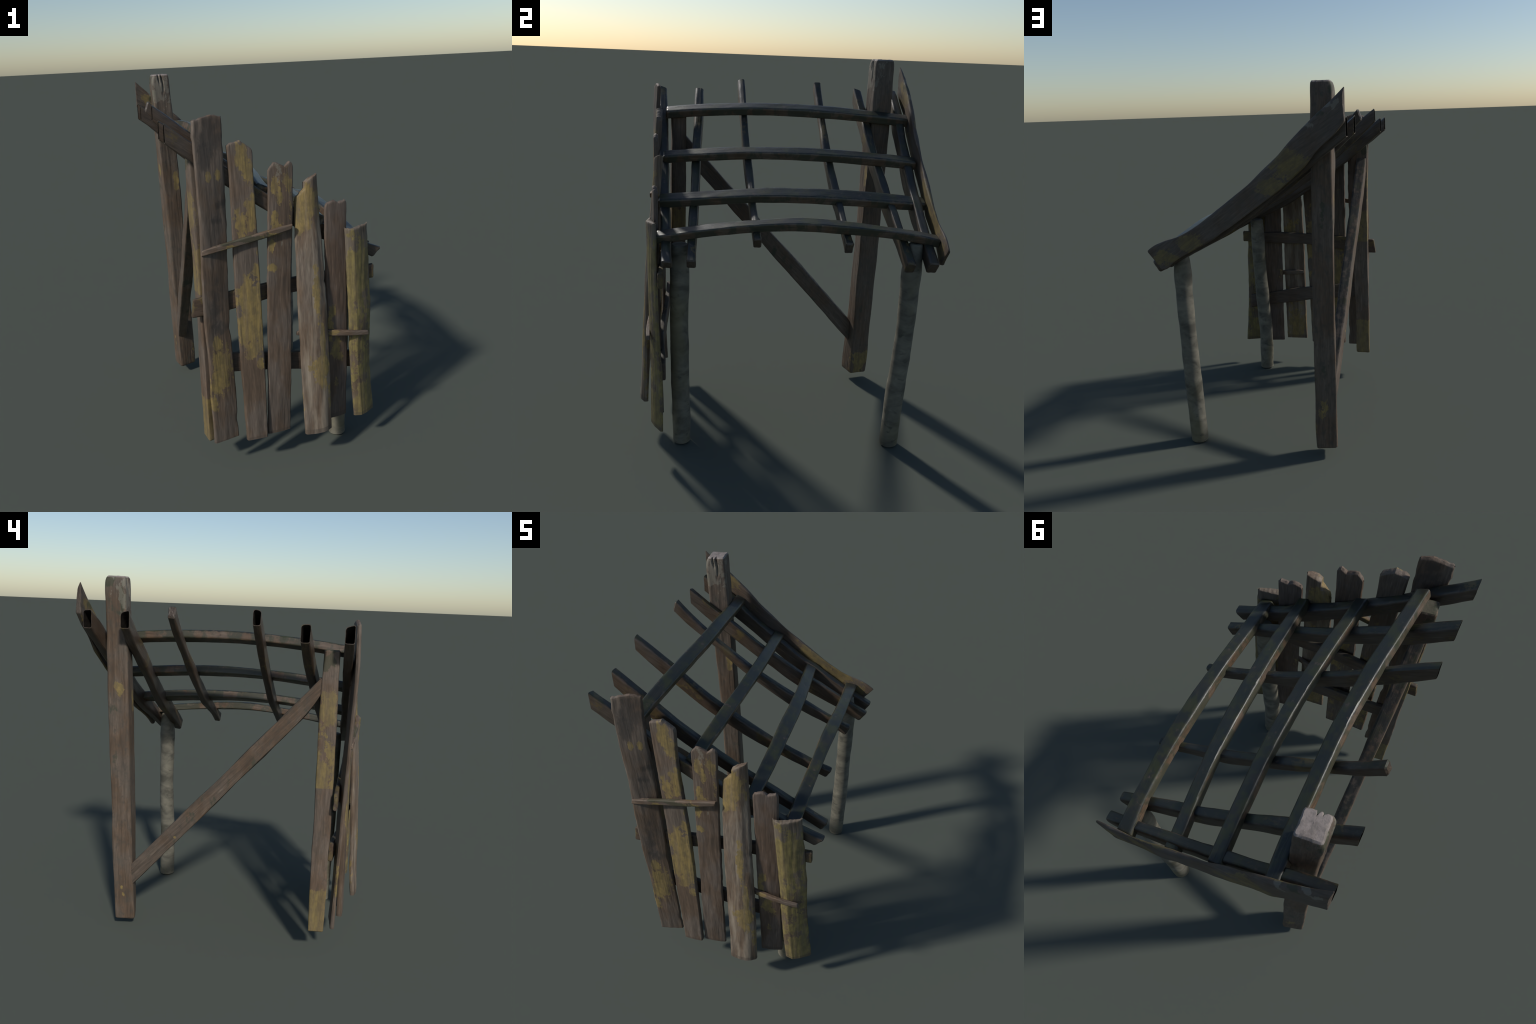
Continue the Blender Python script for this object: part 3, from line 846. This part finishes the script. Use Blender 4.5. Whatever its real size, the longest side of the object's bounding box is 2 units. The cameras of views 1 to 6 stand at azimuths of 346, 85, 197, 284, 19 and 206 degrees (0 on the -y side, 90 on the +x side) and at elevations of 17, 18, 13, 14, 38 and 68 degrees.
rail([(-0.468, 0.970, 0.876, -0.655, 0.024, 0.012), (-0.33, 0.978, 0.884, -0.650, 0.028, 0.0), (-0.20, 0.986, 0.901, -0.646, 0.030, 0.0),
      (-0.03, 1.001, 0.925, -0.640, 0.032, 0.0), (0.20, 1.007, 0.932, -0.629, 0.032, 0.0), (0.34, 1.008, 0.938, -0.622, 0.030, 0.0),
      (0.488, 1.014, 0.941, -0.616, 0.028, 0.0)], 61.0)
rail([(-0.375, 0.662, 0.560, -0.642, 0.030, 0.006), (-0.33, 0.655, 0.553, -0.641, 0.032, 0.0), (-0.15, 0.630, 0.532, -0.640, 0.036, 0.0), (0.0, 0.608, 0.511, -0.642, 0.036, 0.0),
      (0.19, 0.574, 0.478, -0.640, 0.030, 0.0), (0.30, 0.552, 0.462, -0.625, 0.028, 0.0), (0.445, 0.530, 0.437, -0.610, 0.026, 0.0)], 64.0)

# ------------------------------------------------------------------ nailed-on battens
batten_mat = wood('timber_batten', rot=(0, math.radians(84), 0), offset=25.0, tone=(0.90, 0.84, 0.76), dark=0.3, speck=0.35,
                  moss=[((-0.2, -0.70, 1.25), (0.3, 0.05, 0.03))],
                  lichen=[((-0.28, -0.71, 1.213), (0.07, 0.03, 0.03)), ((-0.05, -0.71, 1.253), (0.06, 0.03, 0.02)),
                          ((0.235, -0.70, 0.70), (0.04, 0.03, 0.02))])


def batten(line, seed):
    st = []
    for x, y, z, h, d, dx in line:
        y += 0.004
        st.append([V(x + dx, y - d / 2, z + h / 2), V(x + dx, y + d / 2, z + h / 2), V(x - dx, y + d / 2, z - h / 2), V(x - dx, y - d / 2, z - h / 2)])
    return beam('batten', st, batten_mat, r=0.004, rough=0.0022, grain=0.0006, seed=seed, bevel=0.002, step=0.01)


batten([(-0.416, -0.703, 1.207, 0.026, 0.016, 0.003), (-0.39, -0.706, 1.213, 0.026, 0.018, 0), (-0.25, -0.700, 1.236, 0.029, 0.018, 0),
        (-0.12, -0.697, 1.258, 0.027, 0.017, 0), (0.0, -0.690, 1.278, 0.023, 0.016, 0), (0.030, -0.688, 1.283, 0.022, 0.015, 0.003)], 71.0)
batten([(0.048, -0.655, 0.711, 0.018, 0.010, 0.002), (0.08, -0.655, 0.709, 0.028, 0.012, 0), (0.15, -0.660, 0.703, 0.030, 0.014, 0), (0.212, -0.676, 0.696, 0.030, 0.016, 0),
        (0.30, -0.683, 0.684, 0.027, 0.018, 0), (0.38, -0.682, 0.671, 0.022, 0.018, 0), (0.433, -0.676, 0.662, 0.021, 0.016, -0.001)], 74.0)
